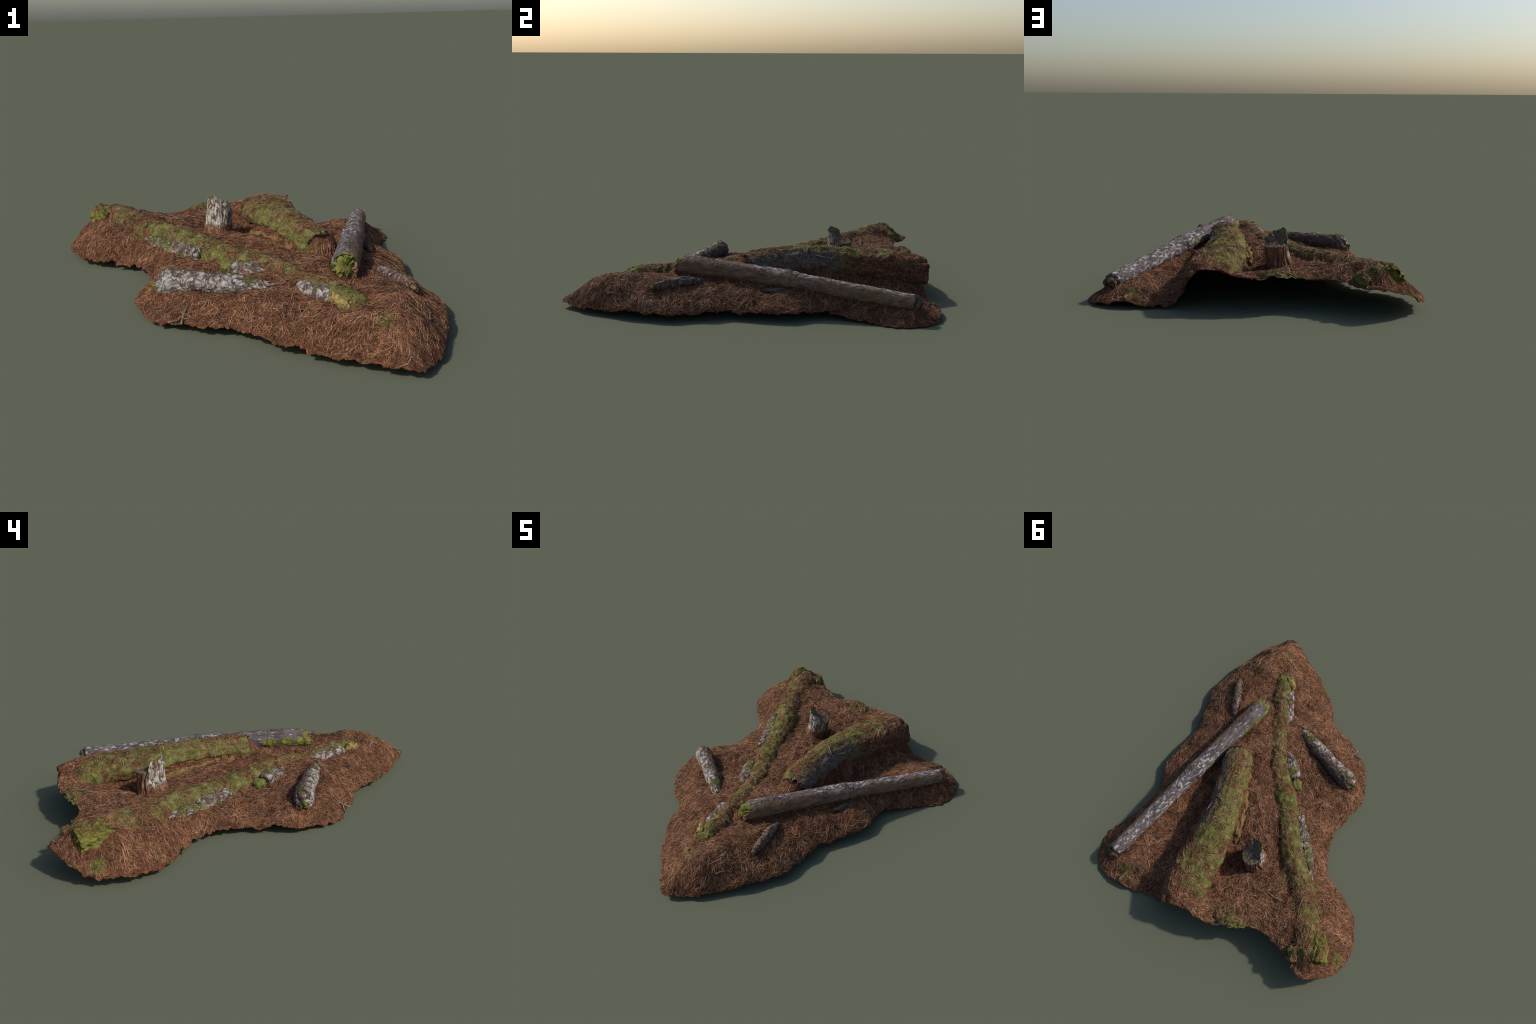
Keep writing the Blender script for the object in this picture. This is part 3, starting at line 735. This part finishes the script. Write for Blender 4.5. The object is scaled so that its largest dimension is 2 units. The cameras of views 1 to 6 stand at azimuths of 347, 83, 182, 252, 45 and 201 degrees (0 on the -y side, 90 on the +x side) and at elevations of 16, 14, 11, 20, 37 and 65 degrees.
def fibres(name, p, length, radius, heading, lift, mat, arch=0.0, upright=None, nseg=3, curl=0.5):
    """thin three-sided bent strands lying on whatever surface is below them"""
    n = len(p)
    s = np.linspace(-0.5, 0.5, nseg)
    curlv = rng.normal(0, curl, n)
    rows = []
    for k in range(nseg):
        a = heading + curlv * s[k]
        x = p[:, 0] + np.cos(a) * length * s[k]; y = p[:, 1] + np.sin(a) * length * s[k]
        rows.append(np.c_[x, y, x])
    C = np.stack(rows, 1)
    hf = sample(HF, C[..., 0], C[..., 1]); ht = sample(HTOP, C[..., 0], C[..., 1])
    on_log = (ht - hf)[:, nseg // 2] > .003
    C[..., 2] = np.where(on_log[:, None], ht, hf)
    ok = np.where(on_log, np.ptp(ht, axis=1) < .65 * length, (ht - hf).max(1) < .012)
    for k in (0, nseg - 1):
        ok &= inside(C[:, k, :2], rim_xy[::3])
    C = C[ok]; n = len(C); length = length[ok]; lift = lift[ok]; radius = radius[ok]
    upright = upright[ok] if upright is not None else None
    mid = nseg // 2
    # stiff strands bridge dips: blend the draped height with a straight chord
    chord = C[:, :1, 2] + (C[:, -1:, 2] - C[:, :1, 2]) * (s + .5)[None]
    C[:, :, 2] = np.maximum(C[:, :, 2], 0.4 * C[:, :, 2] + 0.6 * chord)
    C[:, :, 2] += lift[:, None] + arch * length[:, None] * (0.25 - s[None] ** 2) * 4 * rng.random((n, 1))
    if upright is not None:
        C[:, :, 2] += upright[:, None] * (s[None] + .5)
    C[:, :, 2] = np.maximum(C[:, :, 2], 0.002)
    d = C[:, -1] - C[:, 0]; d /= np.linalg.norm(d, axis=1)[:, None] + 1e-9
    a1 = np.cross(d, [0, 0, 1.0]); a1 /= np.linalg.norm(a1, axis=1)[:, None] + 1e-9
    a2 = np.cross(a1, d)
    V = np.empty((n, nseg, 3, 3))
    for k in range(nseg):
        rr = radius * (0.45 if k in (0, nseg - 1) else 1.0)
        for q in range(3):
            an = q * 2 * np.pi / 3 + .5
            V[:, k, q] = C[:, k] + (a1 * math.cos(an) + a2 * math.sin(an)) * rr[:, None]
    base = (np.arange(n) * nseg * 3)[:, None, None, None]
    k = np.arange(nseg - 1)[None, :, None]; q = np.arange(3)[None, None, :]
    i0 = k * 3 + q; i1 = k * 3 + (q + 1) % 3
    quad = np.stack([i0, i1, i1 + 3, i0 + 3], -1)
    F = (base + quad).reshape(-1, 4)
    return make(name, V.reshape(-1, 3), F, mat, stuff=True)

def on_moss(q):
    m = np.zeros(len(q))
    for (x, y, z, r) in FLOOR_MOSS:
        m = np.maximum(m, 1 - np.hypot(q[:, 0] - x, q[:, 1] - y) / r)
    return m
p, kp = scatter(195000)
_m = on_moss(p) + .5 * fbm(np.c_[p, np.zeros(len(p))], 22, 4, 6)
kp = np.where((kp > .9) & (_m > .25), .35, kp)
clump = fbm(np.c_[p, np.zeros(len(p))], 16, 4, 77)
kp = np.where((kp > .03) & (kp < .75), np.clip(kp + 1.1 * clump, 0.04, 1), kp)
sel = rng.random(len(p)) < kp
p = p[sel]
n = len(p)
gxs = (sample(HF, p[:, 0] + .03, p[:, 1]) - sample(HF, p[:, 0] - .03, p[:, 1])) / .06
gys = (sample(HF, p[:, 0], p[:, 1] + .03) - sample(HF, p[:, 0], p[:, 1] - .03)) / .06
slope = np.hypot(gxs, gys)
down = np.arctan2(-gys, -gxs)
flow = fbm(np.c_[p, np.zeros(n)], 5, 2, 8) * 3.5
head = np.where(rng.random(n) < np.clip(slope * .5, .05, .3), down + rng.normal(0, .7, n), np.where(rng.random(n) < .5, flow + rng.normal(0, .5, n), rng.random(n) * 2 * np.pi))
length = np.clip(rng.lognormal(math.log(.034), .45, n), .010, .085)
fibres('pine_needles', p, length, rng.uniform(.0005, .00082, n) * (1 + 0.9 * (rng.random(n) < .10)), head, rng.random(n) ** 2 * .006 - .001, mat_needles(), arch=.06)

# moss fuzz -----------------------------------------------------------------------
p, kp = scatter(160000)
pn = np.c_[p, np.zeros(len(p))]
mm = np.where((kp > 0.05) & (kp < 0.35), 0.5, on_moss(p)) + 0.8 * fbm(pn, 22, 4, 6)
p = p[mm > 0.45]
n = len(p)
fibres('moss_fuzz', p, rng.uniform(.004, .010, n), rng.uniform(.0005, .0010, n), rng.random(n) * 6.283, rng.random(n) * .002, mat_moss_fibre(), arch=.15, upright=rng.uniform(0, .003, n))
print('needles, moss', len(bpy.data.objects['pine_needles'].data.polygons), n)
